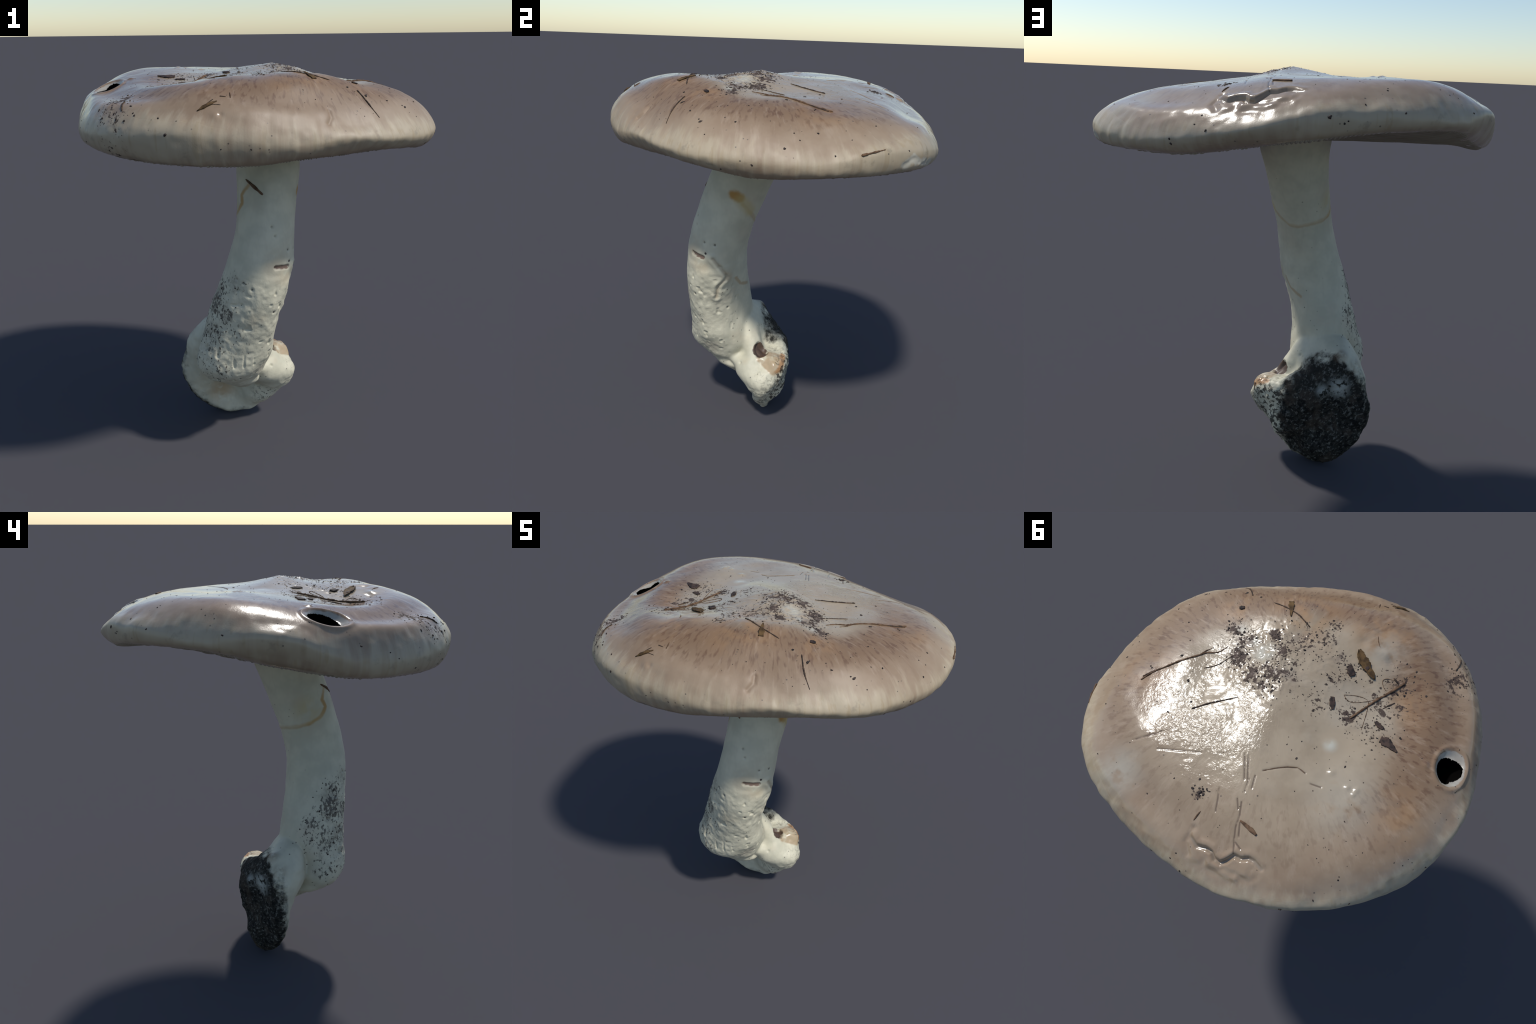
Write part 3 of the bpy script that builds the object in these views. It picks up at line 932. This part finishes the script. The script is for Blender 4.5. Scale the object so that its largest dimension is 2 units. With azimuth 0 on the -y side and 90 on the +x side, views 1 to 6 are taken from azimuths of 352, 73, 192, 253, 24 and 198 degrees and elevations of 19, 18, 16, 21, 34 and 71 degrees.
TWIGS = [  # path in plan (or 3D on the steep rim), radius, end tapers, material
    ([(.660, .053), (.620, .003), (.567, -.042), (.513, -.086), (.451, -.133), (.423, -.157), (.376, -.175), (.343, -.216)], .0042, (.8, .5), brown_wood),
    ([(.659, .034), (.613, -.007), (.567, -.042)], .0032, (.8, .6), dark_wood),
    ([(.405, -.081), (.352, -.116), (.301, -.178)], .0024, (.8, .5), dark_wood),
    ([(.451, -.133), (.430, -.165), (.402, -.193)], .0026, (.9, .5), brown_wood),
    ([(.378, .122), (.315, .076), (.230, .027), (.204, .011)], .0034, (1, .4), dark_wood),
    ([(.225, -.490), (.157, -.474), (.097, -.452), (.060, -.430), (.024, -.408)], .0034, (.7, .9), dark_wood),
    ([(-.455, -.326), (-.393, -.244), (-.356, -.195), (-.319, -.131), (-.279, -.065)], .0052, (.9, .8), brown_wood),
    ([(-.400, -.328), (-.416, -.318), (-.430, -.309)], .0045, (1, .6), dark_wood),
    ([(-.397, -.170), (-.418, -.197), (-.441, -.222)], .0030, (.7, .7), dark_wood),
    ([(-.661, -.569, 1.833), (-.660, -.520, 1.854), (-.653, -.490, 1.863)], .0036, (.8, .7), dark_wood),
    ([(-.274, -.482), (-.281, -.459), (-.298, -.435)], .0020, (.8, .5), brown_wood),
    ([(.341, -.516, 1.895), (.363, -.555, 1.864), (.379, -.577, 1.841), (.391, -.590, 1.824), (.418, -.612, 1.788)], .0034, (.8, .5), dark_wood),
    ([(.896, .089, 1.722), (.892, .143, 1.733), (.881, .199, 1.742)], .0042, (1.2, .4), brown_wood),
    ([(.167, .529), (.176, .550), (.183, .571)], .0030, (.7, .8), brown_wood),
    ([(-.272, -.678, 1.899), (-.260, -.680, 1.899), (-.248, -.682, 1.898)], .0028, (1.1, .6), dark_wood),
    ([(-.230, -.655, 1.913), (-.229, -.670, 1.905), (-.230, -.687, 1.894)], .0026, (.8, .8), brown_wood),
    ([(-.337, -.716, 1.864), (-.305, -.715, 1.870), (-.273, -.720, 1.867)], .0018, (.8, .5), dark_wood),
    ([(-.337, -.716, 1.864), (-.318, -.703, 1.878), (-.300, -.692, 1.888)], .0024, (.9, .6), dark_wood),
]
for k, (path, radius, taper, look) in enumerate(TWIGS):
    lay_rod("twig", path, radius, look, taper=taper, seed=k)
ROOTLETS = [
    [(-.221, -.161), (-.243, -.142), (-.277, -.148), (-.329, -.180), (-.366, -.212)], [(-.221, -.161), (-.257, -.177), (-.296, -.187), (-.322, -.185)],
    [(-.330, -.177), (-.337, -.140), (-.340, -.083), (-.341, -.032)], [(-.401, -.317), (-.375, -.314), (-.357, -.298), (-.371, -.272), (-.388, -.260)],
    [(-.018, .290), (-.064, .262), (-.106, .241), (-.150, .228), (-.182, .240)],
]
for k, path in enumerate(ROOTLETS):
    lay_rod("rootlet", path, .0015, brown_wood, taper=(.8, .6), sink=.1, seed=50 + k)

lay_flake("leaf_fragment", [(-.214, -.388, .004), (-.235, -.360, .020), (-.262, -.335, .022), (-.290, -.312, .014), (-.322, -.287, .002)], .003, leaf_brown, curl=.006)
lay_flake("leaf_fragment", [(.150, -.517, .010), (.142, -.492, .013), (.134, -.471, .008), (.123, -.430, .002)], .003, leaf_brown, curl=.002)
lay_flake("bark_chip", [(-.430, -.022, .014), (-.455, -.018, .022), (-.480, -.008, .015), (-.513, .012, .004)], .004, bark)
lay_flake("bark_chip", [(-.178, -.128, .008), (-.186, -.100, .013), (-.197, -.072, .004)], .004, bark)
lay_flake("bark_chip", [(-.386, -.096, .006), (-.405, -.085, .012), (-.428, -.075, .007)], .004, bark)
lay_flake("bark_chip", [(.345, -.428, .007), (.358, -.424, .009), (.368, -.420, .005)], .005, bark)
lay_flake("bark_chip", [(-.205, -.290, .012), (-.215, -.276, .018), (-.226, -.262, .010)], .006, bark)
lay_flake("bark_chip", [(-.280, -.330, .006), (-.272, -.318, .009), (-.268, -.306, .004)], .005, bark)
lay_flake("splinter", [(-.004, .515, .002), (-.030, .525, .006), (-.060, .537, .009), (-.088, .550, .004)], .004, brown_wood)
lay_rod("seed_husk", [(-.368, -.728, 1.849), (-.350, -.722, 1.857), (-.330, -.716, 1.865), (-.305, -.708, 1.876), (-.286, -.702, 1.882)], .0085, leaf_brown, taper=(.5, .5), flat=.6, seed=70)
lay_rod("splinter", [(-.120, -.266, 1.468), (-.100, -.295, 1.452), (-.085, -.314, 1.439), (-.066, -.333, 1.422), (-.049, -.346, 1.407)], .0075, brown_wood, host="stem", taper=(.6, .8), flat=.55, seed=71)


def lump(r, sides=6):
    """One small irregular grain."""
    V = []
    for lat in (-.9, -.2, .5):
        for j in range(sides):
            a = TAU * (j + .5 * (lat > 0)) / sides
            V.append((math.cos(a) * math.cos(lat), math.sin(a) * math.cos(lat), math.sin(lat)))
    V += [(0, 0, -1), (0, 0, 1)]
    V = np.array(V) * (1 + .22 * r.normal(size=(len(V), 1)))
    n = 3 * sides
    F = grid_faces(3, sides) + [(n, (j + 1) % sides, j) for j in range(sides)] + [(n + 1, 2 * sides + j, 2 * sides + (j + 1) % sides) for j in range(sides)]
    return V, F


def scatter(name, places, host, parent):
    """Grains (position, size) pressed into the skin, joined into one part."""
    r = np.random.default_rng(5)
    V, F = [], []
    for p, size in places:
        c, n = settle(p, host)
        a = np.cross(n, (.3, .8, .5))
        a /= np.linalg.norm(a)
        b = np.cross(n, a)
        g, faces = lump(r)
        turn, long = r.uniform(0, TAU), r.uniform(.75, 1.6)
        x, y = g[:, 0] * long, g[:, 1]
        x, y = x * math.cos(turn) - y * math.sin(turn), x * math.sin(turn) + y * math.cos(turn)
        o = len(V)
        V += list(c + size * (np.outer(x, a) + np.outer(y, b) + np.outer(g[:, 2] * .45 + .05, n)))
        F += [tuple(o + i for i in f) for f in faces]
    obj = add(name, make_mesh(name, V, F), parent, soil_look)
    obj["kind"] = "stuff"
    return obj


# larger single grains where the eye picks them out, then random ones in the clusters
GRAINS = [(-.520, -.699, 1.821, 7), (-.450, -.740, 1.812, 5), (-.497, -.750, 1.762, 8), (-.613, -.631, 1.824, 8), (-.691, -.580, 1.806, 10), (-.284, -.801, 1.706, 5),
          (-.165, -.805, 1.704, 5), (.376, -.535, 1.873, 9), (.380, -.527, 1.875, 6), (.299, -.515, 1.909, 7), (.083, -.607, 1.910, 4), (.132, -.632, 1.875, 4),
          (.448, -.503, 1.868, 5), (.480, -.517, 1.848, 6), (.559, -.496, 1.823, 6), (.573, -.492, 1.816, 8), (.634, -.487, 1.773, 5), (.661, -.365, 1.824, 7),
          (.619, -.399, 1.838, 4), (.818, -.204, 1.742, 7), (.795, -.059, 1.797, 7), (.776, -.153, 1.796, 5), (.807, -.138, 1.772, 4), (.881, -.013, 1.722, 7),
          (.791, -.326, 1.674, 6), (.703, -.432, 1.644, 7), (.774, .200, 1.822, 6), (.840, .071, 1.779, 4), (.858, .317, 1.733, 5), (.645, -.024, 1.870, 7),
          (.238, .738, 1.772, 6), (.215, .711, 1.802, 5), (.183, .774, 1.754, 8), (.340, .727, 1.708, 6), (.335, .725, 1.689, 7), (.711, .426, 1.808, 5),
          (-.275, .778, 1.827, 9), (-.327, .767, 1.805, 7), (-.339, .763, 1.815, 5), (-.388, .706, 1.873, 5), (-.454, .591, 1.929, 4), (-.531, .666, 1.850, 6),
          (-.778, .414, 1.850, 7), (-.678, .454, 1.912, 4), (-.712, .427, 1.903, 4), (-.879, -.117, 1.802, 6), (-.752, -.501, 1.802, 7), (-.873, -.285, 1.740, 4),
          (-.840, -.381, 1.690, 5), (-.875, -.247, 1.768, 4), (-.657, -.617, 1.804, 9), (.635, -.017, 1.873, 6), (.569, -.287, 1.880, 6), (.522, -.195, 1.899, 6),
          (.524, -.110, 1.901, 9), (.474, .166, 1.903, 7), (.394, .091, 1.914, 8), (.447, -.001, 1.909, 9), (.425, .524, 1.840, 6), (.222, .406, 1.920, 7),
          (.203, .458, 1.913, 12), (.195, .470, 1.912, 7), (.328, .434, 1.894, 5), (-.129, .192, 1.961, 7), (-.330, .155, 1.958, 6), (-.239, .300, 1.962, 4),
          (-.410, .042, 1.947, 6), (-.562, .078, 1.948, 4), (-.455, .603, 1.922, 5), (-.401, .379, 1.966, 4)]
places = [((x, y, z), k * .00068) for x, y, z, k in GRAINS]
for x, y, z, r, k in SOIL:
    for _ in range(int(42 * k * (r / .07) ** .9)):
        a, q = rng.uniform(0, TAU), r * 1.05 * rng.uniform() ** .6
        if math.hypot(x + q * math.cos(a) - .170, y + q * math.sin(a) + .222) > .045:
            places.append(((x + q * math.cos(a), y + q * math.sin(a)), rng.choice([.0018, .0025, .0033, .0050], p=[.4, .3, .2, .1])))
for _ in range(220):
    a, q = rng.uniform(0, TAU), .88 * rng.uniform() ** .5
    places.append(((q * math.cos(a), .8 * q * math.sin(a)), rng.uniform(.0013, .0026)))
scatter("soil_grains", places, "cap", cap)

places = []
for x, y, z, r, k in SPECKLES[:10]:
    for _ in range(int(14 * k)):
        d = rng.normal(size=3)
        places.append(((x + d[0] * r * .4, y + d[1] * r * .4, z + d[2] * r * .5), rng.uniform(.0018, .0042)))
scatter("soil_grains", places, "stem", stem)
